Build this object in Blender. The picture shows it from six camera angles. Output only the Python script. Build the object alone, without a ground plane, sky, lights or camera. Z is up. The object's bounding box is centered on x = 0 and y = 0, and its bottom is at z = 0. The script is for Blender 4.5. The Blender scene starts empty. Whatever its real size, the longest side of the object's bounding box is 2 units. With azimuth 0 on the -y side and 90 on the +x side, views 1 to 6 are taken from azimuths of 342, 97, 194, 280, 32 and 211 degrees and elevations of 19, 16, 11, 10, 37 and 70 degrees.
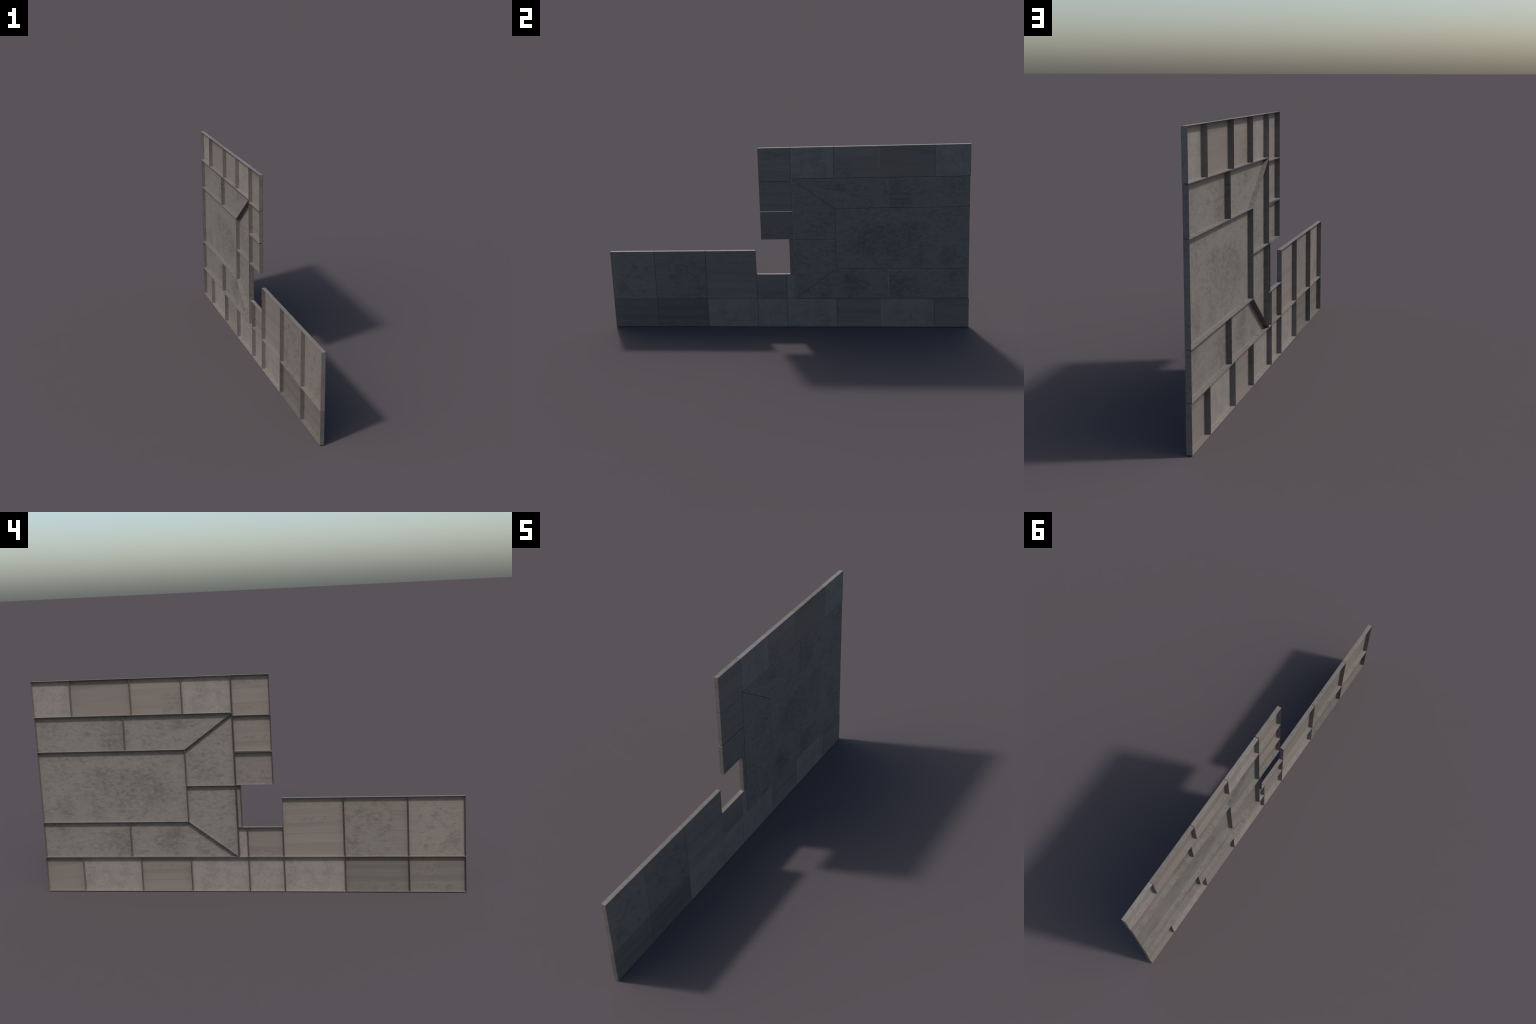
"""Low screen wall assembled from shallow folded sheet trays (open towards -x).

A square, door-like field of mitred concrete-look trays is framed by a grid of
smaller trays, and a low parapet of the same trays continues to the right.
All panels are described by outline polygons in the wall plane (y, z).
"""
import bpy, bmesh
from mathutils import Vector

DEPTH = 0.0208      # tray depth along x
SHEET = 0.0004      # sheet thickness
BEND = 0.0018       # bend radius of the folded edges
JOINT = 0.0004      # inset of each panel: half of an open joint

# ------------------------------------------------------------------ node helpers


class Graph:
    """Tiny expression layer over a material node tree."""

    def __init__(self, name):
        self.mat = bpy.data.materials.new(name)
        self.mat.use_nodes = True
        self.tree = self.mat.node_tree
        self.bsdf = next(n for n in self.tree.nodes if n.type == 'BSDF_PRINCIPLED')

    def put(self, socket, value):
        if isinstance(value, Val):
            value = value.sock
        if isinstance(value, bpy.types.NodeSocket):
            self.tree.links.new(value, socket)
        else:
            socket.default_value = value

    def math(self, op, a, b=0.0, c=None, clamp=False):
        n = self.tree.nodes.new('ShaderNodeMath')
        n.operation = op
        n.use_clamp = clamp
        self.put(n.inputs[0], a)
        self.put(n.inputs[1], b)
        if c is not None:
            self.put(n.inputs[2], c)
        return Val(self, n.outputs[0])

    def coords(self):
        n = self.tree.nodes.new('ShaderNodeTexCoord')
        s = self.tree.nodes.new('ShaderNodeSeparateXYZ')
        self.tree.links.new(n.outputs['Object'], s.inputs[0])
        return [Val(self, o) for o in s.outputs]

    def vec(self, x, y, z):
        n = self.tree.nodes.new('ShaderNodeCombineXYZ')
        for i, v in enumerate((x, y, z)):
            self.put(n.inputs[i], v)
        return n.outputs[0]

    def noise(self, vector, scale=1.0, detail=3.0, rough=0.55, distort=0.0):
        n = self.tree.nodes.new('ShaderNodeTexNoise')
        self.put(n.inputs['Vector'], vector)
        n.inputs['Scale'].default_value = scale
        n.inputs['Detail'].default_value = detail
        n.inputs['Roughness'].default_value = rough
        n.inputs['Distortion'].default_value = distort
        return Val(self, n.outputs[0])

    def step(self, v, lo, hi, out0=0.0, out1=1.0):
        n = self.tree.nodes.new('ShaderNodeMapRange')
        n.interpolation_type = 'SMOOTHSTEP'
        self.put(n.inputs[0], v)
        for i, q in enumerate((lo, hi, out0, out1)):
            n.inputs[i + 1].default_value = q
        return Val(self, n.outputs[0])

    def ramp(self, v, stops):
        n = self.tree.nodes.new('ShaderNodeValToRGB')
        self.put(n.inputs[0], v)
        els = n.color_ramp.elements
        while len(els) < len(stops):
            els.new(1.0)
        for e, (p, c) in zip(els, stops):
            e.position = p
            e.color = (*c, 1.0)
        return n.outputs[0]

    def mix(self, fac, a, b, blend='MIX'):
        n = self.tree.nodes.new('ShaderNodeMix')
        n.data_type = 'RGBA'
        n.blend_type = blend
        self.put(n.inputs[0], fac)
        self.put(n.inputs[6], (*a, 1.0) if isinstance(a, tuple) else a)
        self.put(n.inputs[7], (*b, 1.0) if isinstance(b, tuple) else b)
        return n.outputs[2]

    def shade(self, col, k):
        """colour times a scalar."""
        g = self.vec(k, k, k)
        return self.mix(1.0, col, g, 'MULTIPLY')

    def finish(self, col, rough, height=None, strength=0.2, dist=0.001):
        self.put(self.bsdf.inputs['Base Color'], col)
        self.put(self.bsdf.inputs['Roughness'], rough)
        self.bsdf.inputs['Specular IOR Level'].default_value = SPEC
        if height is not None:
            n = self.tree.nodes.new('ShaderNodeBump')
            n.inputs['Strength'].default_value = strength
            n.inputs['Distance'].default_value = dist
            self.put(n.inputs['Height'], height)
            self.tree.links.new(n.outputs[0], self.bsdf.inputs['Normal'])
        return self.mat


class Val:
    def __init__(self, g, sock):
        self.g, self.sock = g, sock

    def __add__(self, o): return self.g.math('ADD', self, o)
    __radd__ = __add__
    def __sub__(self, o): return self.g.math('SUBTRACT', self, o)
    def __rsub__(self, o): return self.g.math('SUBTRACT', o, self)
    def __mul__(self, o): return self.g.math('MULTIPLY', self, o)
    __rmul__ = __mul__
    def __truediv__(self, o): return self.g.math('DIVIDE', self, o)
    def abs(self): return self.g.math('ABSOLUTE', self)
    def max(self, o): return self.g.math('MAXIMUM', self, o)
    def min(self, o): return self.g.math('MINIMUM', self, o)


# ------------------------------------------------------------------ materials
SPEC = 0.22
STAINED = (0.147, 0.1345, 0.121)    # door field
SPECKLED = (0.181, 0.164, 0.148)   # fine cast surface
PINK = (0.160, 0.137, 0.121)       # brushed boards, warm bands
GREY = (0.151, 0.136, 0.120)       # brushed boards, neutral bands


def mottle(g, x, s, t, seed):
    """Smeared blotches, about twice as long as high: 0 = dark, 1 = clean."""
    p = g.vec(x * 40.0 + seed, s * 26.0, t * 52.0)
    q = g.vec(x * 40.0 + seed + 7.0, s * 75.0, t * 150.0)
    a = g.noise(p, 1.0, 5.0, 0.62, 0.4)
    b = g.noise(q, 1.0, 3.0, 0.6, 0.2)
    return a, b


def soft_spots(g, s, t, spots):
    """Largest of several soft ellipses (s, t, half width, half height, weight)."""
    total = None
    for cs, ct, rs, rt, w in spots:
        ds = (s - cs) / rs
        dt = (t - ct) / rt
        e = g.step(ds * ds + dt * dt, 0.0, 1.6, w, 0.0)
        total = e if total is None else total.max(e)
    return total


def soft_boxes(g, s, t, boxes, edge):
    """Largest of several soft rectangles (s0, s1, t0, t1, weight)."""
    total = None
    for s0, s1, t0, t1, w in boxes:
        ds = (s - 0.5 * (s0 + s1)).abs() - 0.5 * (s1 - s0)
        dt = (t - 0.5 * (t0 + t1)).abs() - 0.5 * (t1 - t0)
        e = g.step(ds.max(dt), -edge, edge, w, 0.0)
        total = e if total is None else total.max(e)
    return total


def stained_concrete(name, clouds):
    """Grey smeared concrete look with dark cloudy stains (door field)."""
    g = Graph(name)
    x, y, z = g.coords()
    s, t = y * -1.0, z * -1.0
    a, b = mottle(g, x, s, t, 3.1)
    dabs = g.noise(g.vec(x * 40.0 + 11.0, s * 44.0, t * 80.0), 1.0, 3.0, 0.55, 0.3)
    big = g.noise(g.vec(x * 6.0, s * 7.0, t * 9.0), 1.0, 4.0, 0.6, 0.5)
    streak = g.noise(g.vec(x * 60.0, s * 26.0, t * 420.0), 1.0, 2.0, 0.5)
    cloud = soft_spots(g, s, t, clouds)
    # blotches appear where noise is low; clouds raise the threshold
    lowness = 0.52 - a * 0.55 - dabs * 0.45 + cloud * 0.09 + (0.5 - big) * 0.22 + (0.5 - b) * 0.16
    dark = g.step(lowness, -0.02, 0.16)
    core = g.step(lowness, 0.10, 0.24)
    light = g.step(lowness, -0.20, -0.06, 1.0, 0.0)
    k = (1.0 - dark * 0.16 - core * 0.11 - cloud * 0.085 + light * 0.07
         + (streak - 0.5) * 0.15 + (b - 0.5) * 0.28 + (dabs - 0.5) * 0.16)
    col = g.shade(STAINED, k)
    h = a * 0.5 + dabs * 0.5 + b * 0.4 + streak * 0.25
    return g.finish(col, 0.62, h, 0.35, 0.0012)


def speckled_concrete(name, seed):
    """Paler fine-grained surface with soft grey clouds."""
    g = Graph(name)
    x, y, z = g.coords()
    s, t = y * -1.0, z * -1.0
    p = g.vec(x + seed, s, t)
    fine = g.noise(p, 420.0, 3.0, 0.7)
    mid = g.noise(p, 130.0, 4.0, 0.65, 0.5)
    big = g.noise(p, 17.0, 4.0, 0.62, 0.4)
    flecks = g.step(mid * 0.65 + fine * 0.35 + big * 0.30, 0.50, 0.60, 1.0, 0.0)
    cloud = g.step(big * 0.8 + mid * 0.2, 0.40, 0.58, 1.0, 0.0)
    k = 1.02 - cloud * 0.13 - flecks * 0.13 + (fine - 0.5) * 0.50 + (mid - 0.5) * 0.34
    col = g.shade(SPECKLED, k)
    return g.finish(col, 0.66, fine * 0.5 + mid * 0.6, 0.22, 0.0008)


def brushed_board(name, bands, patches, slope, seed, tone=1.0, flip=None, pink=0.5, smears=(), clouds=(), span=0.30):
    """Board with smooth horizontal grain bands and mottled, weathered patches.

    bands: (distance below the top edge in m, brightness, warmth), read as a
    ramp, so two nearby stops make a crisp edge. patches: soft rectangles in
    (s, t) in which the surface is mottled like the door field.
    """
    g = Graph(name)
    x, y, z = g.coords()
    s, t = y * -1.0, z * -1.0
    if flip is not None:
        t = flip - t
    wob = g.noise(g.vec(x * 3.0 + seed, s * 5.0, t * 18.0), 1.0, 2.0, 0.5)
    tb = t + s * slope + (wob - 0.5) * 0.012
    stops = [(d / span, (1.0 + (v - 1.0) * 1.35, w, 0.0)) for d, v, w in bands]
    r = g.ramp(tb / span, stops)
    sep = g.tree.nodes.new('ShaderNodeSeparateColor')
    g.tree.links.new(r, sep.inputs[0])
    value, warmth = Val(g, sep.outputs[0]), Val(g, sep.outputs[1])
    a, b = mottle(g, x, s, t, seed)
    streak = g.noise(g.vec(x * 2.0 + seed, s * 3.0, t * 300.0), 1.0, 3.0, 0.6)
    soft = g.noise(g.vec(x * 2.0 + seed, s * 4.0, t * 26.0), 1.0, 3.0, 0.5)
    where = g.step(g.noise(g.vec(seed, s * 6.0, t * 12.0), 1.0, 1.0), 0.42, 0.62)
    hue = g.noise(g.vec(x * 2.0 + seed + 4.0, s * 7.0, t * 13.0), 1.0, 2.0, 0.5)
    spot = soft_spots(g, s, t, clouds) if clouds else 0.0 * a
    mask = soft_boxes(g, s + (a - 0.5) * 0.06, t + (a - 0.5) * 0.012, patches, 0.009)
    smooth = value + (streak - 0.5) * (where * 0.30 + 0.05) + (soft - 0.5) * 0.16
    dark = g.step(0.54 - a + (0.5 - b) * 0.4 + spot, 0.0, 0.24)
    rough_k = 1.01 - dark * 0.20 - spot * 0.22 + (b - 0.5) * 0.30 + (a - 0.5) * 0.14 + (value - 1.0) * 0.35
    if smears:
        sm = soft_boxes(g, s, t, smears, 0.012)
        lines = g.noise(g.vec(x * 2.0 + seed, s * 1.5, t * 70.0), 1.0, 5.0, 0.7)
        smooth = smooth + sm * (lines - 0.5) * 0.60
        mask = mask * (1.0 - sm)
    k = smooth + mask * (rough_k - smooth)
    w = g.math('ADD', warmth * (1.0 - mask * 0.55) + (hue - 0.5) * 1.1, pink - 0.5, clamp=True)
    col = g.shade(g.mix(w, GREY, PINK), k * tone)
    h = streak * 0.3 + mask * (a * 0.7 + b * 0.4)
    return g.finish(col, 0.62, h, 0.22, 0.0010)


# stains seen on the door field: (s, t, half width, half height, weight) with s = -y, t = -z
DOOR_CLOUDS = [
    (-0.62, -0.75, 0.075, 0.085, 0.9), (-0.93, -0.80, 0.07, 0.06, 0.45),
    (-0.30, -0.80, 0.040, 0.030, 1.0), (-0.39, -0.775, 0.03, 0.04, 0.5),
    (-0.70, -0.555, 0.09, 0.06, 0.55), (-0.50, -0.52, 0.15, 0.075, 0.9),
    (-0.41, -0.47, 0.10, 0.06, 0.9), (-0.62, -0.45, 0.09, 0.06, 0.7),
    (-0.88, -0.405, 0.05, 0.055, 0.9), (-0.72, -0.39, 0.05, 0.05, 0.7),
    (-0.24, -0.62, 0.035, 0.05, 0.6), (-0.17, -0.565, 0.06, 0.04, 0.7),
    (-0.62, -0.235, 0.07, 0.07, 0.9), (-0.36, -0.255, 0.08, 0.085, 0.95),
    (-0.92, -0.29, 0.06, 0.045, 0.6), (-0.09, -0.23, 0.04, 0.04, 0.6),
    (-0.07, -0.42, 0.03, 0.06, 0.4), (-0.22, -0.20, 0.04, 0.03, 0.6),
]

# ---- board faces. bands: (distance below top, brightness, warmth)
BANDS_A = [(0.000, 0.98, 0.45), (0.050, 1.00, 0.45), (0.0545, 1.08, 0.5), (0.060, 0.97, 0.7),
           (0.082, 0.95, 0.8), (0.090, 1.00, 0.2), (0.120, 0.98, 0.3), (0.1235, 1.04, 0.3),
           (0.1255, 0.91, 0.3), (0.143, 0.93, 0.4), (0.150, 0.99, 0.9), (0.166, 1.00, 0.8),
           (0.170, 1.06, 0.6), (0.1755, 0.93, 1.0), (0.180, 1.02, 0.9), (0.210, 1.05, 0.7),
           (0.219, 1.07, 0.5), (0.221, 0.99, 0.4), (0.250, 1.00, 0.6), (0.270, 1.04, 0.9)]
BANDS_B = [(0.000, 1.00, 0.4), (0.026, 1.04, 0.4), (0.030, 0.92, 0.3), (0.050, 0.94, 0.2),
           (0.052, 1.02, 0.4), (0.085, 1.01, 0.5), (0.100, 1.01, 0.9), (0.122, 1.00, 0.9),
           (0.126, 1.04, 0.6), (0.150, 1.04, 0.9), (0.170, 1.05, 0.9)]
BANDS_C = [(0.000, 0.99, 0.4), (0.060, 1.00, 0.5), (0.066, 0.97, 0.9), (0.070, 1.05, 0.4),
           (0.084, 1.06, 0.5), (0.095, 1.02, 1.0), (0.108, 1.07, 0.3), (0.127, 1.08, 0.3),
           (0.129, 0.97, 0.7), (0.145, 1.02, 1.0), (0.185, 1.05, 0.7)]
BANDS_D = [(0.000, 1.08, 0.4), (0.051, 1.09, 0.4), (0.0545, 0.98, 0.5), (0.058, 1.01, 0.9),
           (0.085, 1.02, 0.9), (0.100, 1.03, 0.6), (0.125, 1.03, 0.5), (0.135, 0.98, 1.0),
           (0.150, 1.03, 0.7), (0.170, 1.05, 0.7)]
BANDS_E = [(0.000, 0.96, 0.2), (0.036, 0.95, 0.2), (0.046, 0.88, 0.2), (0.060, 0.90, 0.2),
           (0.063, 0.97, 0.3), (0.090, 0.97, 0.2), (0.100, 0.89, 0.2), (0.122, 0.93, 0.2),
           (0.126, 1.02, 0.3), (0.170, 1.00, 0.2)]
BANDS_PLAIN = [(0.000, 1.0, 0.3), (0.10, 0.98, 0.4), (0.20, 1.0, 0.3), (0.30, 0.98, 0.4)]


def build_materials():
    m = {}
    m['door'] = stained_concrete('stained_concrete', DOOR_CLOUDS)
    for i, key in enumerate(('cast_a', 'cast_b', 'cast_c')):
        m[key] = speckled_concrete('speckled_concrete', 1.7 + 3.3 * i)
    m['board_a'] = brushed_board(
        'brushed_board', BANDS_A,
        [(-0.1, 0.40, -0.1, 0.047, 0.75), (0.04, 0.21, 0.089, 0.114, 1.0), (0.245, 0.40, -0.1, 0.165, 0.8)],
        0.027, 2.0, tone=0.97)
    m['board_b'] = brushed_board(
        'brushed_board', BANDS_B, [(-0.1, 0.5, -0.1, 0.026, 0.9)], 0.10, 5.0, pink=0.6, tone=0.91)
    m['board_low'] = brushed_board(
        'brushed_board', BANDS_B, [(-0.1, 0.5, -0.1, 0.034, 0.9)], 0.06, 8.0, tone=0.90, flip=0.146, pink=0.55)
    m['board_c'] = brushed_board(
        'brushed_board', BANDS_C,
        [(-0.1, 0.40, -0.1, 0.058, 0.9), (0.02, 0.40, 0.142, 0.30, 0.7)], 0.02, 11.0, pink=0.55, tone=0.96)
    m['board_d'] = brushed_board(
        'brushed_board', BANDS_D, [(0.145, 0.40, 0.075, 0.30, 0.85)], 0.02, 14.0, pink=0.6, tone=0.96)
    m['board_e'] = brushed_board(
        'brushed_board', BANDS_E,
        [(-0.1, 0.40, 0.128, 0.30, 0.8)], -0.01, 17.0, tone=0.765, pink=0.35)
    m['board_f'] = brushed_board(
        'brushed_board', BANDS_E,
        [(0.0, 0.125, 0.0, 0.09, 0.9), (0.0, 0.19, 0.118, 0.30, 0.7)], 0.01, 20.0, tone=0.84, pink=0.35)
    m['board_g'] = brushed_board(
        'weathered_board', BANDS_PLAIN,
        [(-0.1, 0.60, -0.1, 0.6, 1.0)], 0.0, 23.0, tone=0.93, pink=0.38,
        smears=[(0.222, 0.40, -0.1, 0.60, 1.0)],
        clouds=[(0.12, 0.07, 0.09, 0.04, 0.06), (0.20, 0.16, 0.03, 0.03, 0.08), (0.03, 0.23, 0.03, 0.05, 0.10)])
    m['board_h'] = brushed_board(
        'weathered_board', BANDS_PLAIN,
        [(-0.1, 0.60, -0.1, 0.6, 0.9)], 0.0, 26.0, tone=1.03, pink=0.85,
        smears=[(-0.1, 0.040, -0.1, 0.60, 1.0)],
        clouds=[(0.205, 0.20, 0.03, 0.055, 0.15), (0.17, 0.225, 0.03, 0.02, 0.16), (0.075, 0.235, 0.012, 0.012, 0.25),
                (0.115, 0.095, 0.02, 0.008, 0.22), (0.105, 0.14, 0.012, 0.012, 0.2), (0.05, 0.175, 0.016, 0.006, 0.22)])
    m['board_i'] = brushed_board(
        'weathered_board', BANDS_PLAIN,
        [(-0.1, 0.07, -0.1, 0.6, 0.8), (-0.1, 0.4, 0.085, 0.4, 0.9), (0.10, 0.17, 0.02, 0.045, 0.6)],
        0.0, 29.0, tone=0.90, pink=0.40)
    return m


# ------------------------------------------------------------------ panels
def rect(y_left, y_right, z_low, z_high):
    """outline of an upright rectangle; y_left is the larger y (left seen from -x)."""
    return [(y_left, z_low), (y_right, z_low), (y_right, z_high), (y_left, z_high)]


# joint lines shared by neighbouring panels
BASE_SPLITS = [1.0, 0.8115, 0.5210, 0.2755, -0.0025, -0.1700, -0.4542, -0.7468, -1.0]
BASE_TOP = 0.1675
HEAD_SPLITS = [1.0, 0.8115, 0.5210, 0.2752, 0.0430]
HEAD_LOW, TOP = 0.8515, 1.0230
DOOR_L, DOOR_IN, DOOR_R = 0.9970, 0.2762, 0.0432
DOOR_Z = [0.1690, 0.3402, 0.5112, 0.6838, 0.8508]
PIER_R = -0.1350
PARAPET = 0.4492


def panel_list():
    P = []

    def add(kind, outline, mat, shift=(0.0, 0.0)):
        P.append((kind, outline, mat, shift))

    base_mats = ['board_b', 'cast_a', 'board_a', 'cast_b', 'cast_c', 'cast_a', 'board_e', 'board_f']
    for a, b, mk in zip(BASE_SPLITS, BASE_SPLITS[1:], base_mats):
        shift = (0.05, 0.0565) if mk == 'board_a' else (0.0, 0.0)
        add('base_panel', rect(a, b, 0.0, BASE_TOP), mk, shift)
    head_mats = ['cast_c', 'board_b', 'board_d', 'cast_b']
    for a, b, mk in zip(HEAD_SPLITS, HEAD_SPLITS[1:], head_mats):
        add('head_panel', rect(a, b, HEAD_LOW, TOP), mk)
    # pier of three trays right of the door field
    for (lo, hi), mk, shift in (((0.8375, TOP), 'board_c', (0, 0)), ((0.6715, 0.8365), 'board_a', (0.05, 0)),
                                ((0.5127, 0.6670), 'board_i', (0, 0))):
        add('pier_panel', rect(0.0415, PIER_R, lo, hi), mk, shift)
    add('jamb_strip', rect(0.0415, 0.0200, 0.3125, 0.5120), 'board_i')
    add('sill_panel', rect(0.0415, -0.0025, BASE_TOP, 0.3115), 'cast_c')
    add('sill_panel', rect(-0.0025, -0.1700, BASE_TOP, 0.3115), 'board_low')
    for a, b, mk in zip(BASE_SPLITS[5:], BASE_SPLITS[6:], ['board_a', 'board_g', 'board_h']):
        add('parapet_panel', rect(a, b, BASE_TOP, PARAPET), mk)

    # door field: centre tray, mitred frame trays
    z0, z1, z2, z3, z4 = DOOR_Z
    add('centre_panel', rect(DOOR_L, DOOR_IN, z1, z3), 'door')
    add('frame_panel', rect(DOOR_L, 0.5635, z3, z4), 'door')
    add('frame_panel', [(0.5635, z3), (DOOR_IN, z3), (DOOR_R, z4), (0.5635, z4)], 'door')
    add('frame_panel', rect(DOOR_L, 0.5642, z0, z1), 'door')
    add('frame_panel', [(0.5642, z0), (DOOR_R, z0), (DOOR_IN, z1), (0.5642, z1)], 'door')
    add('frame_panel', [(DOOR_IN, z2), (DOOR_R, z2), (DOOR_R, z4), (DOOR_IN, z3)], 'door')
    add('frame_panel', [(DOOR_IN, z1), (DOOR_R, z0), (DOOR_R, z2), (DOOR_IN, z2)], 'door')
    return P


def inset_outline(pts, d):
    """move every side of a convex outline inwards by d (mitred corners)."""
    n = len(pts)
    vs = [Vector(p) for p in pts]
    area = sum(vs[i].x * vs[(i + 1) % n].y - vs[(i + 1) % n].x * vs[i].y for i in range(n))
    sgn = 1.0 if area > 0 else -1.0
    out = []
    for i in range(n):
        p, c, q = vs[i - 1], vs[i], vs[(i + 1) % n]
        e1, e2 = (c - p).normalized(), (q - c).normalized()
        n1 = Vector((-e1.y, e1.x)) * sgn
        n2 = Vector((-e2.y, e2.x)) * sgn
        out.append(c + (n1 + n2) * (d / (1.0 + n1.dot(n2))))
    return out


def tray_mesh(name, outline, origin):
    """folded tray: back sheet at +x, flanges turned towards -x, open front."""
    pts = inset_outline(outline, JOINT)
    bm = bmesh.new()
    back = [bm.verts.new((DEPTH / 2, p.x - origin[0], p.y - origin[1])) for p in pts]
    front = [bm.verts.new((-DEPTH / 2, p.x - origin[0], p.y - origin[1])) for p in pts]
    n = len(pts)
    bm.faces.new(back)
    rim = bm.faces.new(front)
    for i in range(n):
        j = (i + 1) % n
        bm.faces.new((back[i], back[j], front[j], front[i]))
    bmesh.ops.recalc_face_normals(bm, faces=bm.faces[:])
    bends = [e for e in bm.edges if rim not in e.link_faces]
    bmesh.ops.bevel(bm, geom=bends, offset=BEND, offset_type='OFFSET', segments=2, profile=0.5,
                    affect='EDGES', clamp_overlap=True)
    lid = [f for f in bm.faces if f.normal.x < -0.9]
    bmesh.ops.delete(bm, geom=lid, context='FACES')
    me = bpy.data.meshes.new(name)
    bm.to_mesh(me)
    bm.free()
    return me


def apply_modifiers(ob):
    dg = bpy.context.evaluated_depsgraph_get()
    me = bpy.data.meshes.new_from_object(ob.evaluated_get(dg))
    old = ob.data
    ob.modifiers.clear()
    ob.data = me
    bpy.data.meshes.remove(old)
    me.name = ob.name


def main():
    mats = build_materials()
    col = bpy.context.scene.collection
    root = bpy.data.objects.new('panelled_wall', None)
    root.empty_display_size = 0.2
    root['label'] = 'grey panelled wall section with mitred square field and low parapet'
    root['category'] = 'wall'
    col.objects.link(root)
    for kind, outline, mk, (ds, dt) in panel_list():
        # the origin is the panel's top left corner (seen from -x), moved on the
        # board face by (ds, dt); the door field shares one origin so stains run on
        if mk == 'door':
            origin = (0.0, 0.0)
        else:
            origin = (max(p[0] for p in outline) + ds, max(p[1] for p in outline) + dt)
        me = tray_mesh(kind, outline, origin)
        ob = bpy.data.objects.new(kind, me)
        col.objects.link(ob)
        ob.location = (0.0, *origin)
        ob.parent = root
        me.materials.append(mats[mk])
        for p in me.polygons:
            p.use_smooth = True
        so = ob.modifiers.new('thickness', 'SOLIDIFY')
        so.thickness = SHEET
        so.offset = -1.0
        so.use_even_offset = True
        wn = ob.modifiers.new('normals', 'WEIGHTED_NORMAL')
        wn.mode = 'FACE_AREA'
        wn.weight = 100
        wn.keep_sharp = True
        bpy.context.view_layer.update()
        apply_modifiers(ob)


main()
